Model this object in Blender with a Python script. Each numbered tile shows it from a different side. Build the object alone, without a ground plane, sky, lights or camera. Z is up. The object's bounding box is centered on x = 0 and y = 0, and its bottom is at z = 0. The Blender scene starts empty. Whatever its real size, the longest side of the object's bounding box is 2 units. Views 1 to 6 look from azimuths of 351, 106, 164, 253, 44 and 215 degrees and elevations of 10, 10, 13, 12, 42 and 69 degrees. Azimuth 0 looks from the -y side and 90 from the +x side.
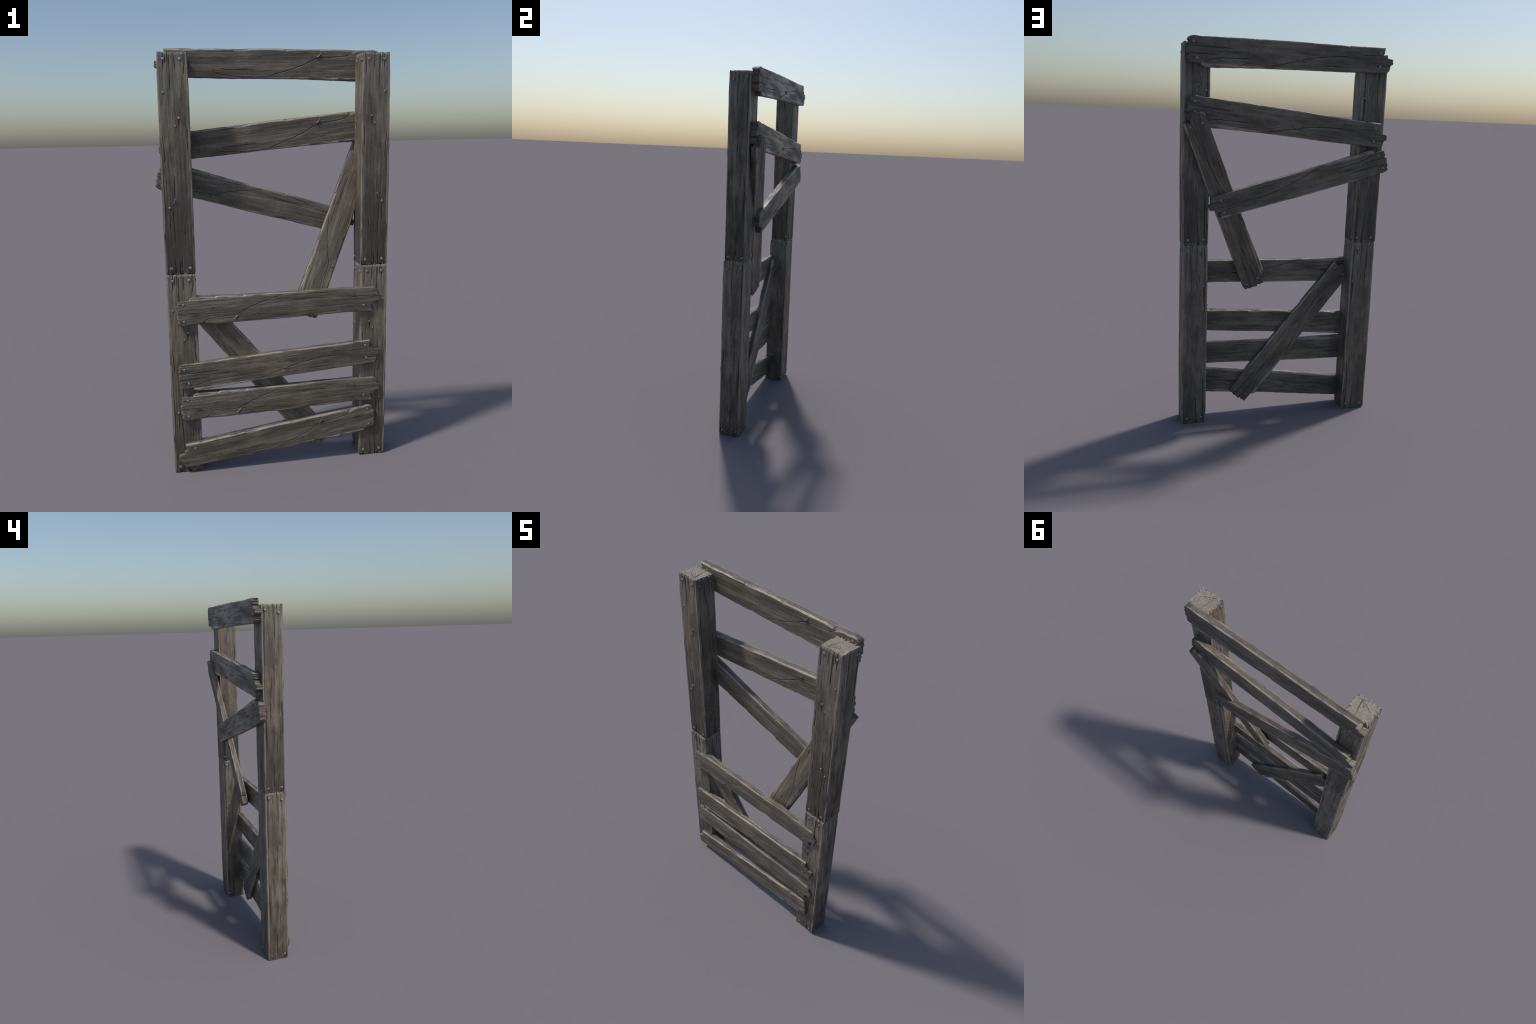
"""Weathered, broken plank gate: two nailed-together posts, nine ragged planks, nails."""
import bpy, math
import numpy as np
from mathutils import Matrix, Vector

# ---------------------------------------------------------------- noise helpers
_tables = {}


def noise2(x, y, seed):
    """Smooth value noise in -1..1 (numpy, deterministic)."""
    if seed not in _tables:
        _tables[seed] = np.random.RandomState(seed).rand(256, 256) * 2 - 1
    t = _tables[seed]
    x, y = np.broadcast_arrays(np.asarray(x, float), np.asarray(y, float))
    xi, yi = np.floor(x).astype(int), np.floor(y).astype(int)
    fx, fy = x - xi, y - yi
    fx, fy = fx * fx * (3 - 2 * fx), fy * fy * (3 - 2 * fy)
    a, b = t[xi & 255, yi & 255], t[(xi + 1) & 255, yi & 255]
    c, d = t[xi & 255, (yi + 1) & 255], t[(xi + 1) & 255, (yi + 1) & 255]
    return (a * (1 - fx) + b * fx) * (1 - fy) + (c * (1 - fx) + d * fx) * fy


def sstep(a, b, x):
    t = np.clip((x - a) / (b - a), 0, 1)
    return t * t * (3 - 2 * t)


def round_over(d, r):
    """Depth of a rounded edge at distance d from the edge, radius r."""
    k = np.clip(1 - d / r, 0, 1)
    return r * (1 - np.sqrt(np.clip(1 - k * k, 0, 1)))


def chamfer(d, r):
    return np.clip(r - d, 0, None) * 0.85


def groove(along, across, pts, depth, width, taper=0.02):
    """Crack that follows the polyline pts [(along, across), ...]."""
    p = sorted(pts)
    xs, ys = [q[0] for q in p], [q[1] for q in p]
    g = np.exp(-((across - np.interp(along, xs, ys)) / width) ** 2)
    return depth * g * sstep(xs[0], xs[0] + taper, along) * sstep(xs[-1], xs[-1] - taper, along)


def make_mesh(name, verts, quads, tris, mat_slots, mat_index=None, smooth_angle=40):
    me = bpy.data.meshes.new(name)
    verts = np.asarray(verts, np.float32)
    nq, nt = len(quads), len(tris)
    loops = np.concatenate([np.asarray(quads, np.int32).ravel(), np.asarray(tris, np.int32).ravel()])
    me.vertices.add(len(verts))
    me.vertices.foreach_set("co", verts.ravel())
    me.loops.add(len(loops))
    me.loops.foreach_set("vertex_index", loops)
    me.polygons.add(nq + nt)
    starts = np.concatenate([np.arange(nq) * 4, nq * 4 + np.arange(nt) * 3]).astype(np.int32)
    me.polygons.foreach_set("loop_start", starts)
    if mat_index is not None:
        me.polygons.foreach_set("material_index", np.asarray(mat_index, np.int32))
    me.polygons.foreach_set("use_smooth", np.ones(nq + nt, bool))
    me.update(calc_edges=True)
    me.validate()
    for m in mat_slots:
        me.materials.append(m)
    me.set_sharp_from_angle(angle=math.radians(smooth_angle))
    return me


# ---------------------------------------------------------------- shared numbers
PLANK_T = 0.0395
# cracks on the two broad faces of a plank: (along, across)
CRACKS_A = [
    [(0.412, 0.060), (0.37, 0.035), (0.323, 0.0303), (0.242, 0.0268), (0.218, 0.021), (0.164, -0.004),
     (0.096, -0.027), (0.048, -0.040), (-0.002, -0.0536), (-0.016, -0.0626)],
    [(-0.27, -0.034), (-0.229, -0.046), (-0.149, -0.055), (-0.116, -0.061)],
    [(-0.24, -0.020), (-0.195, -0.025), (-0.06, -0.0283)],
    [(0.25, -0.053), (0.301, -0.070)],
    [(-0.48, -0.012), (-0.43, -0.014), (-0.36, -0.012)],
    [(0.40, 0.004), (0.46, 0.001), (0.525, 0.003)],
    [(0.43, -0.018), (0.525, -0.016)],
]
CRACKS_B = [
    [(0.456, -0.055), (0.425, -0.045), (0.362, -0.031), (0.352, -0.033), (0.223, -0.027)],
    [(0.294, -0.069), (0.255, -0.056), (0.202, -0.045)],
    [(0.125, -0.058), (0.051, -0.0415), (-0.024, -0.0226), (-0.08, -0.0083), (-0.146, 0.0018),
     (-0.213, 0.0096), (-0.284, 0.0141)],
    [(-0.14, -0.037), (-0.203, -0.0386), (-0.28, -0.0369)],
    [(-0.347, 0.0229), (-0.416, 0.0273), (-0.475, 0.0272)],
    [(0.52, -0.018), (0.435, -0.0184), (0.365, -0.0165)],
    [(0.525, 0.0155), (0.448, 0.014), (0.30, 0.0143)],
]
# nails on a plank: (along, across)
NAILS_A = [(-0.437, 0.037), (0.492, 0.041), (0.490, -0.043)]
NAILS_B = [(0.496, 0.0356), (0.480, -0.0375), (-0.456, 0.0417), (-0.457, -0.0255)]
BENT_A = ((0.2237, 0.0274), (0.2402, 0.0434))      # where it enters, where its head is
BENT_B = ((-0.034, -0.0235), (-0.0097, -0.0117))

POST_H, POST_X, POST_Y = 0.9835, 0.0658, 0.0577
# nails on a post, per face: (across, height, big)
POST_NAILS = {
    "front": [(-0.038, .953, 1), (0.035, .953, 1), (-0.044, .812, 0), (0.021, .7025, 0), (0.003, .669, 0),
              (-0.0367, .3065, 0), (-0.040, .0276, 1), (0.0437, .026, 1)],
    "outer": [(0.0375, .953, 1), (-0.0343, .9388, 1), (0.036, .0245, 1), (-0.0395, .025, 1)],
    "inner": [(-0.0365, .952, 1), (0.037, .952, 1), (0.0265, .678, 0), (-0.037, .2205, 0), (-0.0015, .1985, 0),
              (-0.0137, .1785, 0), (0.0437, .0268, 1)],
    "back": [(-0.0325, .950, 1), (0.0396, .951, 1), (-0.0230, .8165, 0), (-0.0105, .7905, 0), (-0.0470, .764, 0),
             (-0.042, .0268, 1), (0.0385, .0255, 1)],
}
POST_BENT = {"front": ((-0.0208, .3245), (-0.0106, .3455)), "inner": ((0.0315, .6435), (0.041, .6625))}

# ---------------------------------------------------------------- materials


class Tree:
    def __init__(self, name):
        self.mat = bpy.data.materials.new(name)
        self.mat.use_nodes = True
        self.nt = self.mat.node_tree
        self.bsdf = self.nt.nodes["Principled BSDF"]

    def node(self, kind, **inputs):
        n = self.nt.nodes.new(kind)
        for k, v in inputs.items():
            self.put(n, k, v)
        return n

    def put(self, n, k, v):
        sock = n.inputs[int(k[1:])] if k[0] == "i" and k[1:].isdigit() else n.inputs[k]
        if isinstance(v, bpy.types.NodeSocket):
            self.nt.links.new(v, sock)
        else:
            sock.default_value = v

    def math(self, op, a, b=0.0, c=None, clamp=False):
        n = self.nt.nodes.new("ShaderNodeMath")
        n.operation, n.use_clamp = op, clamp
        self.put(n, "i0", a)
        self.put(n, "i1", b)
        if c is not None:
            self.put(n, "i2", c)
        return n.outputs[0]

    def rng(self, v, a, b, c=0.0, d=1.0, kind="SMOOTHSTEP"):
        n = self.nt.nodes.new("ShaderNodeMapRange")
        n.interpolation_type = kind
        for k, x in enumerate((v, a, b, c, d)):
            self.put(n, "i%d" % k, x)
        return n.outputs[0]

    def mix(self, f, a, b, blend="MIX"):
        n = self.nt.nodes.new("ShaderNodeMix")
        n.data_type, n.blend_type = "RGBA", blend
        self.put(n, "i0", f)
        for k, v in (("i6", a), ("i7", b)):
            self.put(n, k, (*v, 1.0) if isinstance(v, tuple) and len(v) == 3 else v)
        return n.outputs[2]

    def noise(self, vec, scale, detail=3.0, rough=0.55, dist=0.0):
        n = self.node("ShaderNodeTexNoise", Vector=vec, Scale=scale, Detail=detail, Roughness=rough, Distortion=dist)
        return n.outputs["Fac"]

    def scaled(self, vec, s, loc=(0, 0, 0)):
        n = self.node("ShaderNodeMapping", Vector=vec, Scale=s, Location=loc)
        return n.outputs[0]

    def blob(self, vec, centre, size, inner=0.0, outer=1.0):
        """1 inside an ellipsoid fading to 0 at its rim."""
        s = tuple(1.0 / q for q in size)
        n = self.scaled(vec, s, tuple(-c * q for c, q in zip(centre, s)))
        m = self.nt.nodes.new("ShaderNodeVectorMath")
        m.operation = "LENGTH"
        self.nt.links.new(n, m.inputs[0])
        return self.rng(m.outputs["Value"], outer, inner)

    def crack(self, along, across, pts, span_a, span_b, width):
        """Thin line following a polyline, through a Float Curve node."""
        p = sorted(pts)
        n = self.nt.nodes.new("ShaderNodeFloatCurve")
        cu = n.mapping.curves[0]
        q = [((a - span_a[0]) / (span_a[1] - span_a[0]), (b - span_b[0]) / (span_b[1] - span_b[0])) for a, b in p]
        cu.points[0].location, cu.points[1].location = q[0], q[-1]
        for a in q[1:-1]:
            cu.points.new(*a)
        for a in cu.points:
            a.handle_type = "VECTOR"
        n.mapping.update()
        self.put(n, "Value", self.rng(along, span_a[0], span_a[1], kind="LINEAR"))
        line = self.rng(n.outputs[0], 0.0, 1.0, span_b[0], span_b[1], kind="LINEAR")
        d = self.math("ABSOLUTE", self.math("SUBTRACT", across, line))
        m = self.rng(d, width, width * 0.25)
        m = self.math("MULTIPLY", m, self.rng(along, p[0][0], p[0][0] + 0.03))
        return self.math("MULTIPLY", m, self.rng(along, p[-1][0], p[-1][0] - 0.03))


WOOD_DARK, WOOD_MID, WOOD_PALE = (0.046, 0.0388, 0.0302), (0.104, 0.0885, 0.0695), (0.198, 0.172, 0.138)
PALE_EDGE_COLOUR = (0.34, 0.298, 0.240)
CRACK_COLOUR = (0.014, 0.012, 0.010)
RUST = (0.040, 0.021, 0.010)


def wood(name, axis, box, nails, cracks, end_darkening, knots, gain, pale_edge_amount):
    """Grey weathered wood with its grain along the given object axis (0 = x, 2 = z)."""
    t = Tree(name)
    co = t.node("ShaderNodeTexCoord").outputs["Object"]
    sep = t.node("ShaderNodeSeparateXYZ", Vector=co)
    X, Y, Z = sep.outputs

    def st(along, across, loc=(0, 0, 0)):
        s = [across] * 3
        s[axis] = along
        return t.scaled(co, tuple(s), loc)

    # wavering grain
    warp = t.node("ShaderNodeTexNoise", Vector=st(3, 9), Scale=1.0, Detail=2.0)
    off = t.nt.nodes.new("ShaderNodeVectorMath")
    off.operation = "MULTIPLY_ADD"
    t.nt.links.new(warp.outputs["Color"], off.inputs[0])
    k = [0.010] * 3
    k[axis] = 0.0
    off.inputs[1].default_value = k
    t.nt.links.new(co, off.inputs[2])
    wc = off.outputs[0]

    def stw(along, across, loc=(0, 0, 0)):
        s = [across] * 3
        s[axis] = along
        return t.scaled(wc, tuple(s), loc)

    fine = t.noise(stw(13, 270), 1.0, 4.0, 0.70)
    fibre = t.noise(stw(4.5, 90, (3, 1, 7)), 1.0, 4.0, 0.62)
    band = t.noise(stw(1.6, 26, (9, 4, 2)), 1.0, 3.0, 0.5)
    patch = t.noise(stw(6, 16, (2, 8, 5)), 1.0, 4.0, 0.6)
    speck = t.noise(st(60, 160, (4, 4, 4)), 1.0, 2.0, 0.5)

    cloud = t.noise(stw(7, 11, (7, 3, 6)), 1.0, 5.0, 0.62, 0.4)
    v = t.math("MULTIPLY", fine, 0.27)
    v = t.math("MULTIPLY_ADD", fibre, 0.24, v)
    v = t.math("MULTIPLY_ADD", band, 0.20, v)
    v = t.math("MULTIPLY_ADD", patch, 0.18, v)
    v = t.math("MULTIPLY_ADD", cloud, 0.24, v)
    v = t.math("MULTIPLY_ADD", speck, 0.12, v)
    v = t.math("SUBTRACT", v, 0.035)
    ramp = t.nt.nodes.new("ShaderNodeValToRGB")
    t.nt.links.new(v, ramp.inputs[0])
    e = ramp.color_ramp.elements
    e[0].position, e[0].color = 0.46, (*(gain * q for q in WOOD_DARK), 1)
    e[1].position, e[1].color = 0.585, (*(gain * q for q in WOOD_MID), 1)
    e2 = e.new(0.71)
    e2.color = (*(gain * q for q in WOOD_PALE), 1)
    col = ramp.outputs[0]
    # cool silvered streaks against brown heartwood
    tint = t.noise(stw(2.2, 30, (6, 1, 3)), 1.0, 3.0, 0.5)
    col = t.mix(t.rng(tint, 0.42, 0.62), t.mix(1.0, col, (1.02, 0.985, 0.92), "MULTIPLY"),
                t.mix(1.0, col, (0.98, 1.0, 1.0), "MULTIPLY"))
    # dark damp stains, broken up by the grain
    stain = t.math("MULTIPLY", t.rng(t.noise(stw(4, 13, (1, 5, 9)), 1.0, 4.0, 0.6), 0.56, 0.70), t.rng(fibre, 0.32, 0.56))
    col = t.mix(t.math("MULTIPLY", stain, 0.45), col, (0.028, 0.024, 0.019))
    knot = 0.0
    for c, size in knots:
        b = t.blob(co, c, size, 0.1, 1.0)
        knot = b if knot == 0.0 else t.math("MAXIMUM", knot, b)
    knot = t.math("MULTIPLY", knot, t.rng(t.noise(st(38, 75, (2, 2, 6)), 1.0, 3.0, 0.6, 0.8), 0.34, 0.58, 0.1, 1.0))
    col = t.mix(t.math("MULTIPLY", knot, 0.62), col, (0.025, 0.021, 0.017))
    # random fine checks along the grain
    check = t.math("MULTIPLY", t.rng(t.noise(stw(3.4, 150, (5, 2, 8)), 1.0, 1.0, 0.4), 0.30, 0.22),
                   t.rng(patch, 0.44, 0.62, 0.0, 0.75))
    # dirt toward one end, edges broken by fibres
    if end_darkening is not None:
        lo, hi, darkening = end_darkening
        h = t.math("MULTIPLY_ADD", t.math("SUBTRACT", fibre, 0.5), 0.55, (X, Y, Z)[axis])
        h = t.math("MULTIPLY_ADD", t.math("SUBTRACT", patch, 0.5), 0.40, h)
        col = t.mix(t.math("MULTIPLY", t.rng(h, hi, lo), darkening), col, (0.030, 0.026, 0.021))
        # silvered, rain-washed fibres at the exposed sawn head
        top = t.math("MULTIPLY", t.rng(h, POST_H - 0.26, POST_H - 0.02), t.rng(fine, 0.40, 0.62, 0.2, 1.0))
        col = t.mix(t.math("MULTIPLY", top, 0.55), col, (0.235, 0.212, 0.178))
    # rust below the nails
    rust, halo = 0.0, 0.0
    for c, streak, size in nails:
        b = t.blob(co, streak[0], streak[1], 0.15, 1.0)
        rust = b if rust == 0.0 else t.math("MAXIMUM", rust, b)
        b = t.blob(co, c, (size, size, size), 0.55, 1.0)
        halo = b if halo == 0.0 else t.math("MAXIMUM", halo, b)
    rust = t.math("MULTIPLY", rust, t.rng(fibre, 0.30, 0.62, 0.25, 0.95))
    col = t.mix(rust, col, RUST)
    col = t.mix(t.math("MULTIPLY", halo, 0.8), col, (0.012, 0.009, 0.007))
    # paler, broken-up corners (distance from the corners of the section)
    hx, hy, hz = box
    dists = []
    for comp, h in ((X, hx), (Y, hy), (Z, hz)):
        if h is not None:
            dists.append(t.math("SUBTRACT", h, t.math("ABSOLUTE", comp)))
    edge = t.math("MAXIMUM", dists[0], dists[1])
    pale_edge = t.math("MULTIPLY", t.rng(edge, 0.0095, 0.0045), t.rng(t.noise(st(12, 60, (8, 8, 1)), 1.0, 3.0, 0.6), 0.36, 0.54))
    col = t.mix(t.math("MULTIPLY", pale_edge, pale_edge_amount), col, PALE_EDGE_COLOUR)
    if axis == 2:
        rim = t.math("MINIMUM", Z, t.math("SUBTRACT", POST_H, Z))
        rim = t.math("MULTIPLY", t.rng(rim, 0.011, 0.003), t.rng(fibre, 0.42, 0.58))
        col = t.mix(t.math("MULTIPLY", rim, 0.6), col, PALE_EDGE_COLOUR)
    # long splits
    split = check
    side = {"front": t.math("LESS_THAN", Y, -box[1] * 0.6), "back": t.math("GREATER_THAN", Y, box[1] * 0.6)}
    if axis == 2:
        side["outer"] = t.math("LESS_THAN", X, -box[0] * 0.9)
        side["inner"] = t.math("GREATER_THAN", X, box[0] * 0.9)
    for face, group in cracks:
        m = None
        for pts, width in group:
            c = t.crack(X if axis == 0 else Z, Z if axis == 0 else (X if face in ("front", "back") else Y), pts,
                        (-0.54, 0.54) if axis == 0 else (0.0, 1.0), (-0.085, 0.085), width)
            m = c if m is None else t.math("MAXIMUM", m, c)
        split = t.math("MAXIMUM", split, t.math("MULTIPLY", m, side[face]))
    col = t.mix(t.math("MULTIPLY", split, 0.85), col, CRACK_COLOUR)
    t.put(t.bsdf, "Base Color", col)
    gloss = t.rng(t.math("MULTIPLY_ADD", patch, 0.6, t.math("MULTIPLY", fibre, 0.4)), 0.40, 0.60, 0.64, 0.34)
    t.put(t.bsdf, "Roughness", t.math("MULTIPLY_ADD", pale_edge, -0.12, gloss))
    bump = t.node("ShaderNodeBump", Strength=0.9, Distance=0.003,
                  Height=t.math("SUBTRACT", t.math("MULTIPLY_ADD", fine, 0.5, t.math("MULTIPLY", fibre, 0.9)),
                                t.math("MULTIPLY", check, 0.8)))
    t.put(t.bsdf, "Normal", bump.outputs[0])
    return t.mat


def end_grain(name, centre):
    """Sawn end of a post: growth rings round an off-centre pith, radial checks."""
    t = Tree(name)
    co = t.node("ShaderNodeTexCoord").outputs["Object"]
    p = t.scaled(co, (1, 1, 0), (-centre[0], -centre[1], 0))
    w = t.node("ShaderNodeTexNoise", Vector=p, Scale=22.0, Detail=2.0)
    off = t.nt.nodes.new("ShaderNodeVectorMath")
    off.operation = "MULTIPLY_ADD"
    t.nt.links.new(w.outputs["Color"], off.inputs[0])
    off.inputs[1].default_value = (0.010, 0.010, 0)
    t.nt.links.new(p, off.inputs[2])
    ln = t.nt.nodes.new("ShaderNodeVectorMath")
    ln.operation = "LENGTH"
    t.nt.links.new(off.outputs[0], ln.inputs[0])
    r = ln.outputs["Value"]
    ring = t.math("SINE", t.math("MULTIPLY", r, 950.0))
    ring = t.math("MULTIPLY", t.rng(ring, 0.35, 0.95), t.rng(t.noise(p, 34.0, 3.0), 0.40, 0.60))
    sep = t.node("ShaderNodeSeparateXYZ", Vector=off.outputs[0])
    ang = t.math("ARCTAN2", sep.outputs[1], sep.outputs[0])
    ray = 0.0
    for a, reach, wide in ((1.75, 0.105, 0.0024), (2.6, 0.085, 0.0018), (0.35, 0.05, 0.0014), (-2.9, 0.07, 0.0014), (2.2, 0.06, 0.0011)):
        d = t.math("ABSOLUTE", t.math("MULTIPLY", t.math("SINE", t.math("SUBTRACT", ang, a)), r))
        m = t.math("MULTIPLY", t.rng(d, wide, wide * 0.3), t.math("GREATER_THAN", t.math("COSINE", t.math("SUBTRACT", ang, a)), 0.0))
        m = t.math("MULTIPLY", m, t.rng(r, reach, reach * 0.6))
        ray = m if ray == 0.0 else t.math("MAXIMUM", ray, m)
    grain = t.noise(p, 160.0, 4.0)
    col = t.mix(t.rng(grain, 0.3, 0.7), (0.165, 0.143, 0.116), (0.295, 0.262, 0.217))
    col = t.mix(t.math("MULTIPLY", ring, 0.55), col, (0.045, 0.038, 0.031))
    col = t.mix(t.math("MULTIPLY", ray, 0.9), col, CRACK_COLOUR)
    t.put(t.bsdf, "Base Color", col)
    t.put(t.bsdf, "Roughness", 0.6)
    bump = t.node("ShaderNodeBump", Strength=0.4, Distance=0.002,
                  Height=t.math("SUBTRACT", t.math("MULTIPLY", grain, 0.4), t.math("MAXIMUM", ring, ray)))
    t.put(t.bsdf, "Normal", bump.outputs[0])
    return t.mat


def iron():
    t = Tree("nail_iron")
    co = t.node("ShaderNodeTexCoord").outputs["Object"]
    n = t.noise(co, 260.0, 3.0)
    t.put(t.bsdf, "Base Color", t.mix(t.rng(n, 0.45, 0.75), (0.25, 0.255, 0.268), (0.13, 0.115, 0.105)))
    t.put(t.bsdf, "Metallic", 0.55)
    t.put(t.bsdf, "Roughness", t.rng(n, 0.3, 0.7, 0.36, 0.55))
    return t.mat


def nail_marks_plank():
    out = []
    for face, nails, bent in ((-1, NAILS_A, BENT_A), (1, NAILS_B, BENT_B)):
        y = face * PLANK_T / 2
        for u, w in nails:
            out.append(((u, y, w), ((u + 0.008, y, w), (0.026, 0.010, 0.0075)), 0.0115))
        (u, w), _ = bent
        out.append(((u, y, w), ((u - 0.014, y, w - 0.0015), (0.026, 0.010, 0.0045)), 0.005))
    return out


def face_point(face, a, h):
    return {"front": (a, -POST_Y, h), "back": (-a, POST_Y, h), "outer": (-POST_X, a, h), "inner": (POST_X, a, h)}[face]


def nail_marks_post():
    out = []
    for face, nails in POST_NAILS.items():
        for a, h, big in nails:
            c = face_point(face, a, h)
            wide, deep = (0.0052, 0.008)
            sx, sy = (wide, deep) if face in ("front", "back") else (deep, wide)
            out.append((c, ((c[0], c[1], h - 0.018), (sx, sy, 0.036)), 0.0115 if big else 0.0095))
    for face, ((a, h), _) in POST_BENT.items():
        c = face_point(face, a, h)
        sx, sy = (0.004, 0.008) if face == "front" else (0.008, 0.004)
        out.append((c, ((c[0], c[1], h - 0.03), (sx, sy, 0.045)), 0.005))
    return out


# splits in the front and back of a post, height first: (height, across)
POST_SPLITS_FRONT = [
    [(0.30, -0.0215), (0.26, -0.021), (0.20, -0.018), (0.14, -0.017)],
    [(0.30, -0.037), (0.25, -0.0355), (0.20, -0.036)],
    [(0.98, -0.012), (0.93, -0.013), (0.86, -0.0135), (0.80, -0.011)],
    [(0.98, 0.010), (0.94, 0.0095), (0.90, 0.011)],
    [(0.98, -0.030), (0.95, -0.0295), (0.92, -0.030)],
    [(0.98, 0.048), (0.94, 0.049), (0.88, 0.048)],
    [(0.72, 0.021), (0.70, 0.018), (0.655, 0.0175)],
    [(0.64, -0.055), (0.58, -0.051), (0.53, -0.046), (0.50, -0.052)],
    [(0.66, 0.055), (0.61, 0.052), (0.55, 0.055)],
    [(0.24, 0.026), (0.20, 0.028), (0.17, 0.031)],
    [(0.01, 0.010), (0.04, 0.008), (0.09, 0.010)],
    [(0.46, -0.010), (0.42, -0.0105), (0.345, -0.011)],
]
POST_SPLITS_BACK = [
    [(0.98, -0.049), (0.90, -0.050), (0.84, -0.0515), (0.70, -0.053), (0.60, -0.049)],
    [(0.98, -0.010), (0.93, -0.0095), (0.86, -0.012)],
    [(0.98, 0.022), (0.90, 0.021), (0.80, 0.019), (0.72, 0.020)],
    [(0.76, -0.047), (0.70, -0.047), (0.66, -0.0475)],
    [(0.02, -0.010), (0.07, -0.011), (0.16, -0.009)],
    [(0.02, -0.045), (0.08, -0.048), (0.14, -0.046), (0.30, -0.050)],
    [(0.02, 0.036), (0.06, 0.036), (0.10, 0.0365)],
]
# the back runs the other way across
POST_SPLITS_BACK = [[(h, -a) for h, a in p] for p in POST_SPLITS_BACK]
POST_SPLITS_OUTER = [
    [(0.98, -0.012), (0.93, -0.013), (0.87, -0.011), (0.80, -0.012)], [(0.98, 0.016), (0.94, 0.017), (0.90, 0.015)],
    [(0.98, 0.046), (0.90, 0.044), (0.78, 0.047), (0.66, 0.045)], [(0.70, -0.004), (0.63, -0.006), (0.56, -0.003)],
    [(0.62, 0.012), (0.58, 0.010), (0.53, 0.011)], [(0.50, -0.046), (0.44, -0.040), (0.41, -0.046)],
    [(0.46, 0.042), (0.38, 0.044), (0.30, 0.041), (0.24, 0.043)], [(0.02, 0.004), (0.08, 0.006), (0.17, 0.003)],
    [(0.02, -0.022), (0.06, -0.021), (0.11, -0.023)], [(0.30, -0.018), (0.24, -0.016), (0.20, -0.017)],
]
POST_SPLITS_INNER = [
    [(0.98, -0.006), (0.92, -0.008), (0.84, -0.006)], [(0.98, 0.022), (0.94, 0.021), (0.89, 0.023)],
    [(0.80, -0.044), (0.70, -0.046), (0.60, -0.043), (0.52, -0.047)], [(0.66, 0.006), (0.60, 0.004), (0.55, 0.006)],
    [(0.175, -0.013), (0.14, -0.014), (0.10, -0.012)], [(0.45, 0.038), (0.36, 0.041), (0.28, 0.039)],
    [(0.02, 0.016), (0.07, 0.014), (0.15, 0.017)],
]
POST_SPLITS = {"front": POST_SPLITS_FRONT, "inner": POST_SPLITS_INNER, "back": POST_SPLITS_BACK, "outer": POST_SPLITS_OUTER}

# smudged knots and damp patches: centre, size
_f, _b = -PLANK_T / 2, PLANK_T / 2
PLANK_KNOTS = [((0.099, _b, -0.006), (0.060, 0.012, 0.020)), ((0.285, _b, -0.004), (0.045, 0.012, 0.012)), ((-0.055, _b, 0.016), (0.050, 0.012, 0.014)),
               ((0.40, _b, 0.016), (0.11, 0.012, 0.011)), ((-0.30, _b, 0.034), (0.10, 0.012, 0.014)), ((-0.22, _b, -0.012), (0.08, 0.012, 0.011)),
               ((-0.10, _f, -0.026), (0.075, 0.012, 0.013)), ((0.12, _f, 0.030), (0.06, 0.012, 0.012)), ((0.33, _f, -0.018), (0.09, 0.012, 0.011)),
               ((-0.36, _f, -0.022), (0.10, 0.012, 0.014)), ((0.44, _f, 0.012), (0.035, 0.012, 0.012)), ((-0.22, _f, 0.020), (0.06, 0.012, 0.010))]
POST_KNOTS = []
for _face, _list in {"front": [(0.034, .80, .010, .05), (-0.020, .55, .014, .07), (0.018, .20, .016, .05), (-0.044, .88, .010, .06), (0.040, .42, .012, .09)],
                     "outer": [(0.000, .33, .024, .045), (0.010, .53, .020, .05), (-0.018, .70, .014, .06), (0.020, .16, .018, .07), (-0.030, .46, .012, .05)],
                     "inner": [(0.015, .79, .020, .05), (-0.008, .15, .026, .06), (0.030, .44, .014, .09), (-0.026, .56, .012, .07)],
                     "back": [(0.026, .70, .016, .06), (-0.012, .50, .020, .09), (0.020, .30, .014, .06), (-0.020, .17, .022, .07), (-0.03, .86, .010, .06)]}.items():
    for _a, _h, _w, _l in _list:
        POST_KNOTS.append((face_point(_face, _a, _h), (_w, 0.012, _l) if _face in ("front", "back") else (0.012, _w, _l)))

# ---------------------------------------------------------------- plank geometry
EDGE_TOP = [(-0.53, 0.0685), (-0.48, 0.0685), (-0.36, 0.0655), (-0.16, 0.0650), (0.0, 0.0660), (0.19, 0.0645),
            (0.40, 0.0600), (0.46, 0.0585), (0.496, 0.0625), (0.53, 0.0600)]
EDGE_LOW = [(-0.53, -0.0545), (-0.41, -0.0535), (-0.325, -0.0565), (0.02, -0.0630), (0.13, -0.0640), (0.30, -0.0715),
            (0.415, -0.0760), (0.45, -0.0765), (0.53, -0.0765)]
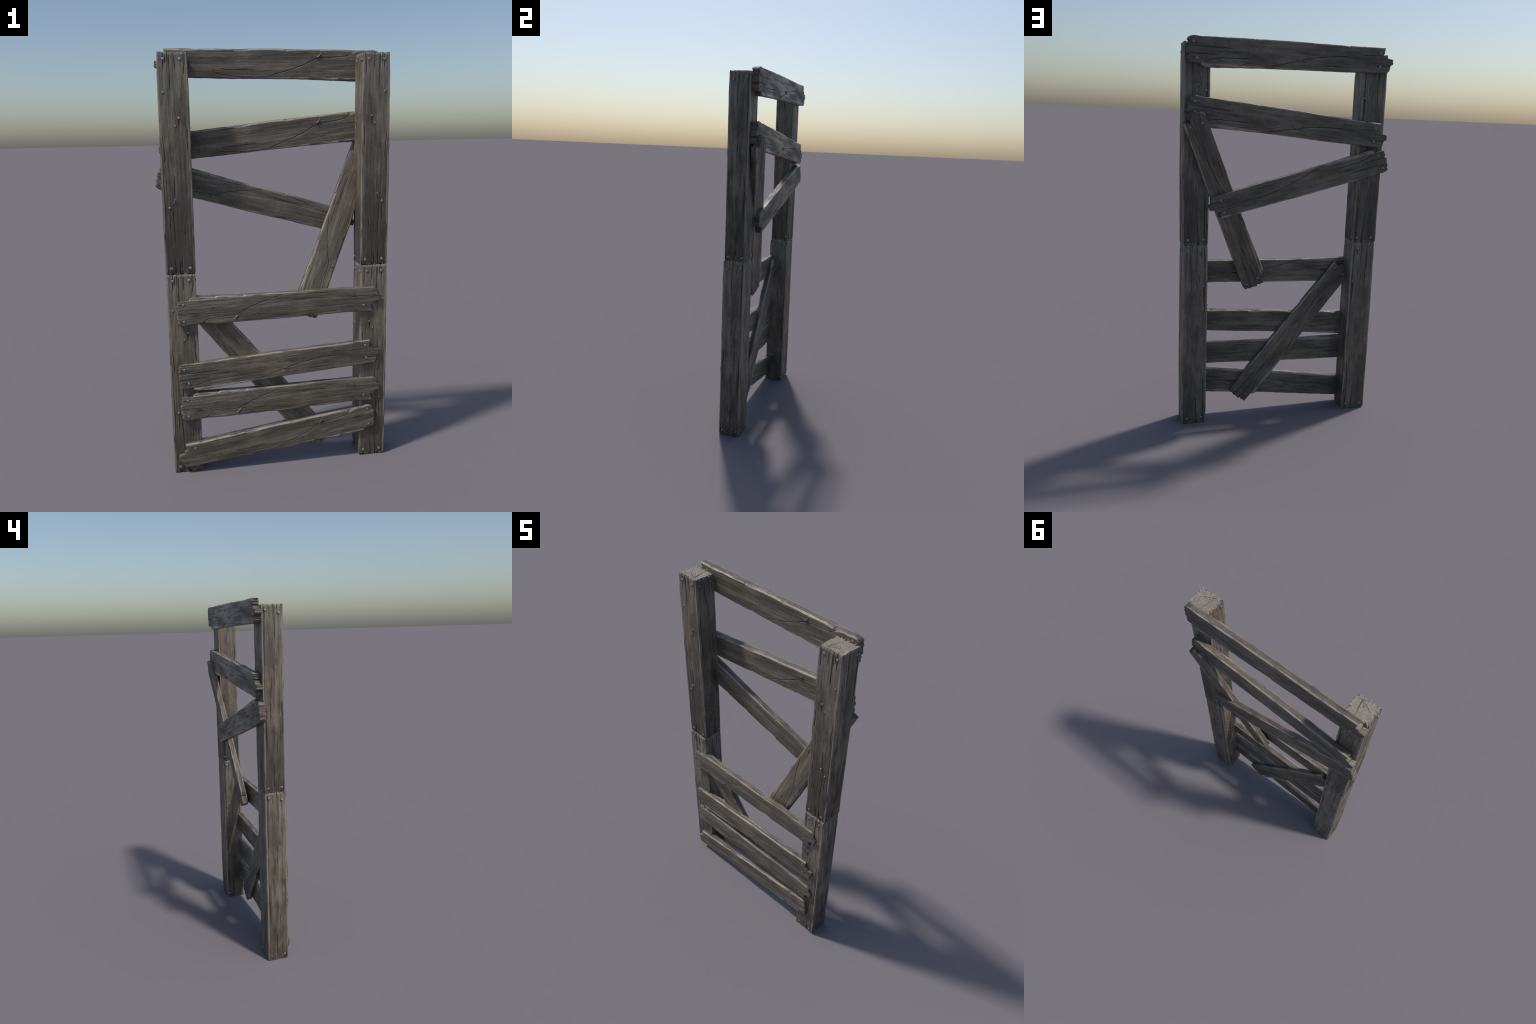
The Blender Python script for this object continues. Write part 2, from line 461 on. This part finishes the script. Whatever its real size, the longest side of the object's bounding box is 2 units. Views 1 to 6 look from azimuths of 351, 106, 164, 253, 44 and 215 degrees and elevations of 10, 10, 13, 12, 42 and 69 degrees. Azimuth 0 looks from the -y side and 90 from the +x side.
# how far the wood reaches at each end, from the lower long edge (0) to the upper one (1)
END_PLUS = [(0, .442), (.065, .4575), (.135, .461), (.150, .520), (.216, .5195), (.30, .522), (.417, .5165), (.44, .5255), (.50, .5263),
            (.655, .5240), (.74, .5275), (.82, .5208), (.85, .5195), (.87, .5235), (.906, .5244), (.964, .516), (1, .494)]
END_MINUS = [(0, -.490), (.016, -.497), (.09, -.5065), (.105, -.5105), (.32, -.5165), (.345, -.5245), (.379, -.5285), (.47, -.5280), (.56, -.5260),
             (.58, -.502), (.62, -.496), (.695, -.494), (.708, -.470), (.73, -.4765), (.80, -.4785), (.855, -.4765), (.879, -.4825), (1, -.481)]
CHIPS_TOP_A = [(-0.165, 0.075, 0.007), (0.08, 0.11, 0.006), (0.39, 0.05, 0.009), (-0.40, 0.09, 0.005), (0.24, 0.06, 0.004)]
CHIPS_LOW_A = [(-0.13, 0.06, 0.006), (0.19, 0.10, 0.006), (0.33, 0.08, 0.007)]
CHIPS_TOP_B = [(-0.29, 0.06, 0.004), (0.17, 0.06, 0.005), (0.33, 0.06, 0.004)]
CHIPS_LOW_B = [(0.0, 0.12, 0.007), (-0.30, 0.10, 0.004), (-0.16, 0.07, 0.005)]


def interp(table, x):
    return np.interp(x, [p[0] for p in table], [p[1] for p in table])


def chips(u, table):
    r = np.zeros_like(u)
    for u0, ln, d in table:
        k = (u - u0) / ln
        r += d * np.where(k >= 0, np.clip(1 - k, 0, 1), np.clip(1 + k * 9, 0, 1))
    return r


def build_plank_mesh(mat):
    NU, NW, NT = 330, 100, 7
    un = np.linspace(-0.527, 0.527, NU)[:, None] * np.ones((1, NW))
    # denser near the long edges
    s = np.linspace(0, 1, NW)
    t = (s - 0.5) + 0.045 * np.sin(2 * np.pi * s) * -1
    t = (t - t[0]) / (t[-1] - t[0])
    t = t[None, :] * np.ones((NU, 1))

    # splintered ends
    ft = t * 46
    jag_p = 0.0022 * noise2(ft, 0.3, 11) + 0.0016 * noise2(ft * 2.3, 3.3, 12)
    jag_m = 0.0022 * noise2(ft, 7.3, 13) + 0.0016 * noise2(ft * 2.3, 9.3, 14)
    up = interp(END_PLUS, t) + jag_p
    um = interp(END_MINUS, t) + jag_m
    u = un + (up - 0.527) * sstep(0.36, 0.527, un) + (um + 0.527) * sstep(-0.36, -0.527, un)
    top = interp(EDGE_TOP, u) + 0.0012 + 0.0005 * noise2(u * 24, 1.5, 21) + 0.0006 * noise2(u * 80, 4.5, 22)
    low = interp(EDGE_LOW, u) - 0.0024 + 0.0005 * noise2(u * 24, 2.5, 23) + 0.0006 * noise2(u * 80, 6.5, 24)
    w = low + (top - low) * t
    d_top, d_low = top - w, w - low
    d_end = np.minimum(up - u, u - um)

    def relief(sd, cracks):
        h = 0.0006 * noise2(u * 4, w * 55, sd) + 0.00045 * noise2(u * 9, w * 170, sd + 1) + 0.0009 * noise2(u * 3, w * 14, sd + 2)
        h += 0.0006 * noise2(u * 22, w * 30, sd + 4)
        # open checks running in from the ends
        c = np.clip((noise2(u * 2.0 + 9, w * 260, sd + 3) - 0.52) * 4, 0, 1)
        h -= 0.0022 * c * sstep(0.13, 0.0, d_end)
        for n, pts in enumerate(cracks):
            h -= groove(u, w, pts, 0.0030 if n == 0 or len(pts) > 6 else 0.0022, 0.0011)
        return h

    half = PLANK_T / 2
    ra_top = 0.0062 + 0.0030 * noise2(u * 16, 0.2, 31) + chips(u, CHIPS_TOP_A)
    ra_low = 0.0036 + 0.0022 * noise2(u * 16, 5.2, 32) + chips(u, CHIPS_LOW_A)
    rb_top = 0.0034 + 0.0014 * noise2(u * 16, 8.2, 33) + chips(u, CHIPS_TOP_B)
    rb_low = 0.0036 + 0.0014 * noise2(u * 16, 3.7, 34) + chips(u, CHIPS_LOW_B)
    # the front face falls away below a long arris
    arris = -0.031 - 0.010 * sstep(-0.1, 0.45, u) + 0.004 * noise2(u * 7, 1.1, 35)
    fall = np.clip((arris - w), 0, None) * 0.09
    va = -half + chamfer(d_top, ra_top) + chamfer(d_low, ra_low) + round_over(d_end, 0.0025) + fall - relief(41, CRACKS_A)
    vb = half - round_over(d_top, rb_top) - round_over(d_low, rb_low) - round_over(d_end, 0.0025) + relief(51, CRACKS_B)
    va = np.minimum(va, half - 0.016)
    vb = np.maximum(vb, -half + 0.016 + 0 * vb)
    vb = np.maximum(vb, va + 0.012)

    A = np.stack([u, va, w], -1).reshape(-1, 3)
    B = np.stack([u, vb, w], -1).reshape(-1, 3)
    idx = np.arange(NU * NW).reshape(NU, NW)
    q = np.stack([idx[:-1, :-1], idx[1:, :-1], idx[1:, 1:], idx[:-1, 1:]], -1).reshape(-1, 4)
    quads = [q, q[:, ::-1] + NU * NW]
    # rim: loop round the outline, counter-clockwise seen from the front
    loop = np.concatenate([idx[:, 0], idx[-1, 1:], idx[-2::-1, -1], idx[0, -2:0:-1]])
    n = len(loop)
    pa, pb = A[loop], B[loop]
    tang = np.roll(pa, -1, 0) - np.roll(pa, 1, 0)
    out = np.stack([tang[:, 2], 0 * tang[:, 0], -tang[:, 0]], -1)
    out /= np.linalg.norm(out, axis=1, keepdims=True) + 1e-9
    is_long = np.zeros(n, bool)
    is_long[:NU] = True
    is_long[NU + NW - 1:2 * NU + NW - 2] = True
    rows, verts = [loop], [A, B]
    base = 2 * NU * NW
    for k in range(1, NT):
        f = k / NT
        amp = np.where(is_long, 0.0012 * noise2(pa[:, 0] * 6, f * 5 + np.sign(pa[:, 2]) * 3, 61)
                       + 0.0010 * noise2(pa[:, 0] * 18, f * 9 + 2, 62) + 0.0008 - 0.0022 * math.exp(-((f - 0.36) / 0.10) ** 2),
                       0.0015 * noise2(pa[:, 2] * 220, f * 1.2, 63) + 0.0012 * noise2(pa[:, 2] * 90, f * 6, 64))
        verts.append(pa * (1 - f) + pb * f + out * amp[:, None])
        rows.append(base + np.arange(n))
        base += n
    rows.append(loop + NU * NW)
    for r0, r1 in zip(rows[:-1], rows[1:]):
        quads.append(np.stack([r0, r1, np.roll(r1, -1), np.roll(r0, -1)], -1)[:, ::-1])
    return make_mesh("plank", np.concatenate(verts), np.concatenate(quads), np.zeros((0, 3), int), [mat])


# ---------------------------------------------------------------- post geometry


def build_post_mesh(side_mat, end_mat):
    NZ, NS, NR = 300, 62, 22
    # perimeter: front (x from - to +), inner (+x), back, outer
    f = np.linspace(0, 1, NS, endpoint=False)
    f = f - 0.04 * np.sin(2 * np.pi * f)
    fx = np.concatenate([f * 2 - 1, np.ones(NS), 1 - f * 2, -np.ones(NS)])
    fy = np.concatenate([-np.ones(NS), f * 2 - 1, np.ones(NS), 1 - f * 2])
    face = np.repeat(np.arange(4), NS)
    n = 4 * NS
    zs = np.linspace(0, 1, NZ)
    zs = zs - 0.05 * np.sin(2 * np.pi * zs)
    Zn = (zs * POST_H)[:, None] * np.ones((1, n))
    FX, FY = fx[None, :] * np.ones((NZ, 1)), fy[None, :] * np.ones((NZ, 1))
    FC = face[None, :] * np.ones((NZ, 1), int)
    # ragged sawn ends
    a = np.where((FC % 2) == 0, FX * POST_X, FY * POST_Y)      # coordinate across the face
    per = np.arange(n)[None, :] * np.ones((NZ, 1))
    jag = np.maximum(0, noise2(per * 0.22, 1.2, 71)) * 0.004 + np.maximum(0, noise2(per * 0.55, 5.2, 72) - 0.28) * 0.017
    jag2 = np.maximum(0, noise2(per * 0.22, 9.2, 73)) * 0.004 + np.maximum(0, noise2(per * 0.55, 3.2, 74) - 0.28) * 0.016
    Z = Zn - jag * sstep(0.93, POST_H, Zn) + jag2 * sstep(0.05, 0.0, Zn)
    # section: slightly fuller at the foot, leaning forward toward the head
    zr = Zn / POST_H
    hx = POST_X + 0.0010 * (1 - zr) + 0.0011 * np.sin(np.pi * zr) - 0.0022 * sstep(0.90, 1.0, zr) - 0.0004
    hy = POST_Y - 0.0008 + 0.0020 * zr - 0.0010 * sstep(0.92, 1.0, zr)
    lean = 0.0025 - 0.0050 * zr
    x, y = FX * hx, FY * hy
    # rounded, chipped corners: each of the four arrises has its own chips
    ax_, ay_ = hx - np.abs(x), hy - np.abs(y)
    d = np.where((FC % 2) == 0, ax_, ay_)
    corner = (np.sign(x) + 2 * np.sign(y))
    r = 0.0036 + 0.0018 * noise2(Zn * 18, corner * 3.3 + 20, 75) + 0.006 * np.clip(noise2(Zn * 9, corner * 5.7 + 40, 76) - 0.35, 0, 1)
    r += 0.007 * np.clip(noise2(Zn * 26, corner * 9.1 + 60, 77) - 0.45, 0, 1)
    inset = round_over(d, np.maximum(r, 0.002)) + 0.0020 * sstep(0.010, 0.0, np.minimum(Zn, POST_H - Zn))
    # relief
    key = FC * 37.0
    h = 0.0007 * noise2(Zn * 3.5, a * 60 + key, 81) + 0.0005 * noise2(Zn * 8, a * 170 + key, 82) + 0.0010 * noise2(Zn * 2, a * 18 + key, 83)
    h += 0.0007 * noise2(Zn * 16, a * 26 + key, 84)
    zend = np.minimum(Zn, (POST_H - Zn) * 0.75)
    c = np.clip((noise2(Zn * 1.6 + 3, a * 150 + key * 1.7, 85) - 0.42) * 3.2, 0, 1)
    h -= 0.0060 * c * sstep(0.095, 0.0, zend)
    # splinter lines running beside the arrises
    line = 0.0105 + 0.0045 * noise2(Zn * 7, corner * 4.1 + FC * 2.3, 86)
    on = sstep(-0.05, 0.18, noise2(Zn * 5, corner * 7.7 + FC * 5.1, 87))
    h -= 0.0028 * on * np.exp(-((d - line) / 0.0011) ** 2)
    for fc, key_name in enumerate(("front", "inner", "back", "outer")):
        m = (FC == fc)
        for p in POST_SPLITS[key_name]:
            h -= groove(Zn, x if fc % 2 == 0 else y, p, 0.0030, 0.0013) * m
    nx = np.where(FC == 1, 1, np.where(FC == 3, -1, 0))
    ny = np.where(FC == 0, -1, np.where(FC == 2, 1, 0))
    x = x + nx * (h - inset)
    y = y + ny * (h - inset)
    y = y + lean
    rings = np.stack([x, y, Z], -1).reshape(-1, 3)
    idx = np.arange(NZ * n).reshape(NZ, n)
    nxt = np.roll(idx, -1, axis=1)
    q = [np.stack([idx[:-1], nxt[:-1], nxt[1:], idx[1:]], -1).reshape(-1, 4)]
    count = [len(q[0])]
    verts, base, tris = [rings], NZ * n, []
    # end caps as shrinking loops with growth-ring relief
    pith = (0.033, -0.038)
    for end, row in ((1, NZ - 1), (-1, 0)):
        ring = rings[idx[row]]
        c = ring.mean(0)
        zc = POST_H - 0.0015 if end > 0 else 0.0015
        prev = idx[row]
        for k in range(1, NR):
            s = 1 - k / NR
            p = c + (ring - c) * s
            wgt = sstep(1.0, 0.80, s)
            z = ring[:, 2] * (1 - wgt) + zc * wgt
            rad = np.hypot(p[:, 0] - pith[0], p[:, 1] - pith[1])
            z = z + end * (0.0004 * np.sin(rad * 950) + 0.0008 * noise2(p[:, 0] * 90, p[:, 1] * 90, 91)) * wgt
            z = z - end * 0.004 * np.exp(-((p[:, 0] - pith[0] + (p[:, 1] - pith[1]) * 0.18) / 0.0018) ** 2) * (p[:, 1] > pith[1]) * sstep(0.06, 0.03, rad) * wgt
            z = np.minimum(z, POST_H) if end > 0 else np.maximum(z, 0.0)
            verts.append(np.stack([p[:, 0], p[:, 1], z], -1))
            cur = base + np.arange(n)
            base += n
            qq = np.stack([prev, np.roll(prev, -1), np.roll(cur, -1), cur], -1)
            q.append(qq if end > 0 else qq[:, ::-1])
            count.append(len(qq))
            prev = cur
        verts.append(np.array([[c[0], c[1], zc]]))
        tt = np.stack([prev, np.roll(prev, -1), np.full(n, base)], -1)
        tris.append(tt if end > 0 else tt[:, ::-1])
        base += 1
    tris = np.concatenate(tris)
    mi = np.concatenate([np.zeros(count[0]), np.ones(sum(count[1:])), np.ones(len(tris))])
    return make_mesh("post", np.concatenate(verts), np.concatenate(q), tris, [side_mat, end_mat], mi)


# ---------------------------------------------------------------- nails


def build_nail_mesh(name, r, height, mat):
    """Hammered dome head, slightly dented, on a short buried shank; axis +z."""
    seg, prof = 18, [(0.45, -0.9), (0.45, -0.25), (1.0, -0.25), (1.03, 0.05), (0.95, 0.38), (0.76, 0.70), (0.48, 0.92), (0.2, 1.0)]
    verts, quads, tris = [], [], []
    for k, (pr, ph) in enumerate(prof):
        for j in range(seg):
            a = 2 * math.pi * j / seg
            rr = r * pr * (1 + 0.04 * math.sin(3 * a + 1))
            verts.append((rr * math.cos(a), rr * math.sin(a), height * ph + 0.0004 * math.sin(2 * a) * (k > 3)))
        if k:
            for j in range(seg):
                a0, a1 = (k - 1) * seg + j, (k - 1) * seg + (j + 1) % seg
                quads.append((a0, a1, a1 + seg, a0 + seg))
    verts.append((0, 0, height * 1.0))
    for j in range(seg):
        tris.append(((len(prof) - 1) * seg + j, (len(prof) - 1) * seg + (j + 1) % seg, len(verts) - 1))
    return make_mesh(name, verts, np.array(quads), np.array(tris), [mat], smooth_angle=60)


def build_bent_nail_mesh(length, mat):
    """Nail knocked over: rises from the origin, lies along +x, flat head at its end; surface normal +z."""
    seg, rr = 10, 0.0020
    spine = [(-0.002, -0.004, rr), (0.0002, 0.0012, rr), (0.003, 0.0030, rr), (length * 0.45, 0.0034, rr), (length * 0.9, 0.0036, rr),
             (length * 0.91, 0.0036, 0.0042), (length, 0.0037, 0.0045), (length * 1.03, 0.0037, 0.0036)]
    verts, quads, tris = [], [], []
    for k, (px, pz, r) in enumerate(spine):
        a, b = spine[max(k - 1, 0)], spine[min(k + 1, len(spine) - 1)]
        d = Vector((b[0] - a[0], 0, b[1] - a[1])).normalized()
        side = Vector((0, 1, 0))
        up = side.cross(d) * -1
        for j in range(seg):
            t = 2 * math.pi * j / seg
            verts.append(tuple(Vector((px, 0, pz)) + side * (r * math.cos(t)) + up * (r * math.sin(t))))
        if k:
            for j in range(seg):
                a0, a1 = (k - 1) * seg + j, (k - 1) * seg + (j + 1) % seg
                quads.append((a0, a0 + seg, a1 + seg, a1))
    px, pz, r = spine[-1]
    verts.append((px + 0.0002, 0, pz))
    last = (len(spine) - 1) * seg
    for j in range(seg):
        tris.append((last + j, len(verts) - 1, last + (j + 1) % seg))
    me = make_mesh("bent_nail", verts, np.array(quads), np.array(tris), [mat], smooth_angle=50)
    return me


# ---------------------------------------------------------------- assembly


def link(name, data, parent=None, matrix=None):
    o = bpy.data.objects.new(name, data)
    bpy.context.scene.collection.objects.link(o)
    if parent is not None:
        o.parent = parent
    if matrix is not None:
        o.matrix_basis = matrix
    return o


def frame(origin, x, z):
    """Matrix with local +z along z and +x near x."""
    z = Vector(z).normalized()
    x = Vector(x)
    x = (x - z * x.dot(z)).normalized()
    y = z.cross(x)
    m = Matrix((x, y, z)).transposed().to_4x4()
    m.translation = Vector(origin)
    return m


def main():
    rng = np.random.RandomState(5)
    iron_mat = iron()
    plank_mat = wood("weathered_plank_wood", 0, (None, PLANK_T / 2, 0.0665), nail_marks_plank(),
                     [("front", [(p, 0.0017 if k == 0 else 0.0020) for k, p in enumerate(CRACKS_A)]),
                      ("back", [(p, 0.0020) for p in CRACKS_B])], None, PLANK_KNOTS, 1.05, 0.8)
    splits = [(f, [(p, 0.0021) for p in g]) for f, g in POST_SPLITS.items()]
    post_mat = wood("weathered_post_wood", 2, (POST_X, POST_Y, None), nail_marks_post(), splits, (0.03, 0.42, 0.50), POST_KNOTS, 1.20, 0.55)
    upper_mat = wood("brown_weathered_post_wood", 2, (POST_X, POST_Y, None), nail_marks_post(), splits, (0.06, 0.56, 0.66), POST_KNOTS, 1.13, 0.5)
    end_mat = end_grain("sawn_end_grain", (0.033, -0.038))
    plank_me = build_plank_mesh(plank_mat)
    post_me = build_post_mesh(post_mat, end_mat)
    post_upper_me = post_me.copy()
    post_upper_me.materials[0] = upper_mat
    nail_big = build_nail_mesh("nail_head_large", 0.0076, 0.0028, iron_mat)
    nail_small = build_nail_mesh("nail_head_small", 0.0061, 0.0025, iron_mat)
    bent_me = build_bent_nail_mesh(0.0235, iron_mat)

    gate = bpy.data.objects.new("wooden_gate", None)
    bpy.context.scene.collection.objects.link(gate)
    gate["label"] = "broken weathered grey wooden gate with crooked nailed planks"
    gate["category"] = "wooden gate"

    def hammer(parent, me, origin, normal, kind="nail"):
        a = rng.uniform(0, 6.28)
        tilt = Vector(normal) + Vector(rng.uniform(-0.08, 0.08, 3))
        x = Vector((math.cos(a), 0.3, math.sin(a)))
        link(kind, me, parent, frame(origin, x, tilt))

    def knock(parent, base, head, normal):
        link("bent_nail", bent_me, parent, frame(base, Vector(head) - Vector(base), normal))

    # posts: two lengths each side, the right-hand pair mirrored
    normals = {"front": (0, -1, 0), "back": (0, 1, 0), "outer": (-1, 0, 0), "inner": (1, 0, 0)}

    def post_lean(h):
        return 0.0025 - 0.0050 * h / POST_H

    for cx, sx in ((-0.4506, 1.02), (0.4742, -0.99)):
        for z0 in (0.0, 0.9835):
            low = z0 == 0.0
            m = Matrix.Translation((cx, -0.0187 if low else -0.0198, z0)) @ Matrix.Diagonal((sx, 1.03 if low else 1.0, 1, 1))
            post = link("post", post_me if low else post_upper_me, gate, m)
            for face, nails in POST_NAILS.items():
                for a, h, big in nails:
                    c = Vector(face_point(face, a, h)) + Vector((0, post_lean(h), 0)) - Vector(normals[face]) * 0.0004
                    hammer(post, nail_big if big else nail_small, c, normals[face])
            for face, (b, e) in POST_BENT.items():
                cb, ce = (Vector(face_point(face, *q)) + Vector((0, post_lean(q[1]), 0)) for q in (b, e))
                knock(post, cb, ce, normals[face])

    # planks: centre, scale, direction of the length, direction of the width
    planks = [
        ("plank", (0.0000, 0.0545, 1.9296), (1.000, 1.00, 1.0), (1, 0, 0.0006), (0, 0, 1)),
        ("plank", (0.0000, 0.0545, 1.6045), (0.999, 1.00, 1.0), (0.9941, 0, 0.1081), (-0.1081, 0, 0.9941)),
        ("brace", (-0.0657, 0.0505, 1.3030), (0.931, 0.95, 0.942), (-0.9650, -0.003, 0.2624), (-0.2624, 0, -0.9650)),
        ("brace", (0.3212, 0.0245, 1.1921), (0.931, 0.95, 0.940), (-0.3607, -0.1127, -0.9258), (0.9308, -0.1059, -0.3498)),
        ("brace", (-0.0848, -0.0520, 0.4719), (0.927, 0.95, 0.955), (0.6345, 0.003, -0.7730), (0.7730, 0, 0.6345)),
        ("plank", (0.0124, -0.0760, 0.8125), (0.932, 0.95, 0.955), (-0.9997, -0.006, -0.0261), (0.0261, 0, -0.9997)),
        ("plank", (0.0100, -0.0757, 0.5195), (0.932, 0.95, 0.955), (-0.9983, -0.006, -0.0575), (-0.0575, 0, 0.9983)),
        ("plank", (0.0155, -0.0760, 0.3485), (0.934, 0.95, 0.955), (-0.9993, -0.006, -0.0365), (0.0365, 0, -0.9993)),
        ("plank", (-0.0060, -0.0755, 0.1483), (0.936, 0.95, 0.960), (0.9900, 0.003, 0.1411), (-0.1411, -0.012, 0.9900)),
    ]
    half = PLANK_T / 2
    for name, c, (su, sv, sw), u, w in planks:
        m = frame(c, u, w) @ Matrix.Diagonal((su, sv, sw, 1.0))
        p = link(name, plank_me, gate, m)
        for face, nails, bent in ((-1, NAILS_A, BENT_A), (1, NAILS_B, BENT_B)):
            def at(q):
                fall = max(0.0, -0.038 - q[1]) * 0.09 if face < 0 else 0.0
                return Vector((q[0], face * (half - fall), q[1]))
            for q in nails:
                hammer(p, nail_big, at(q) - Vector((0, face * 0.0004, 0)), (0, face, 0))
            knock(p, at(bent[0]), at(bent[1]), (0, face, 0))


main()
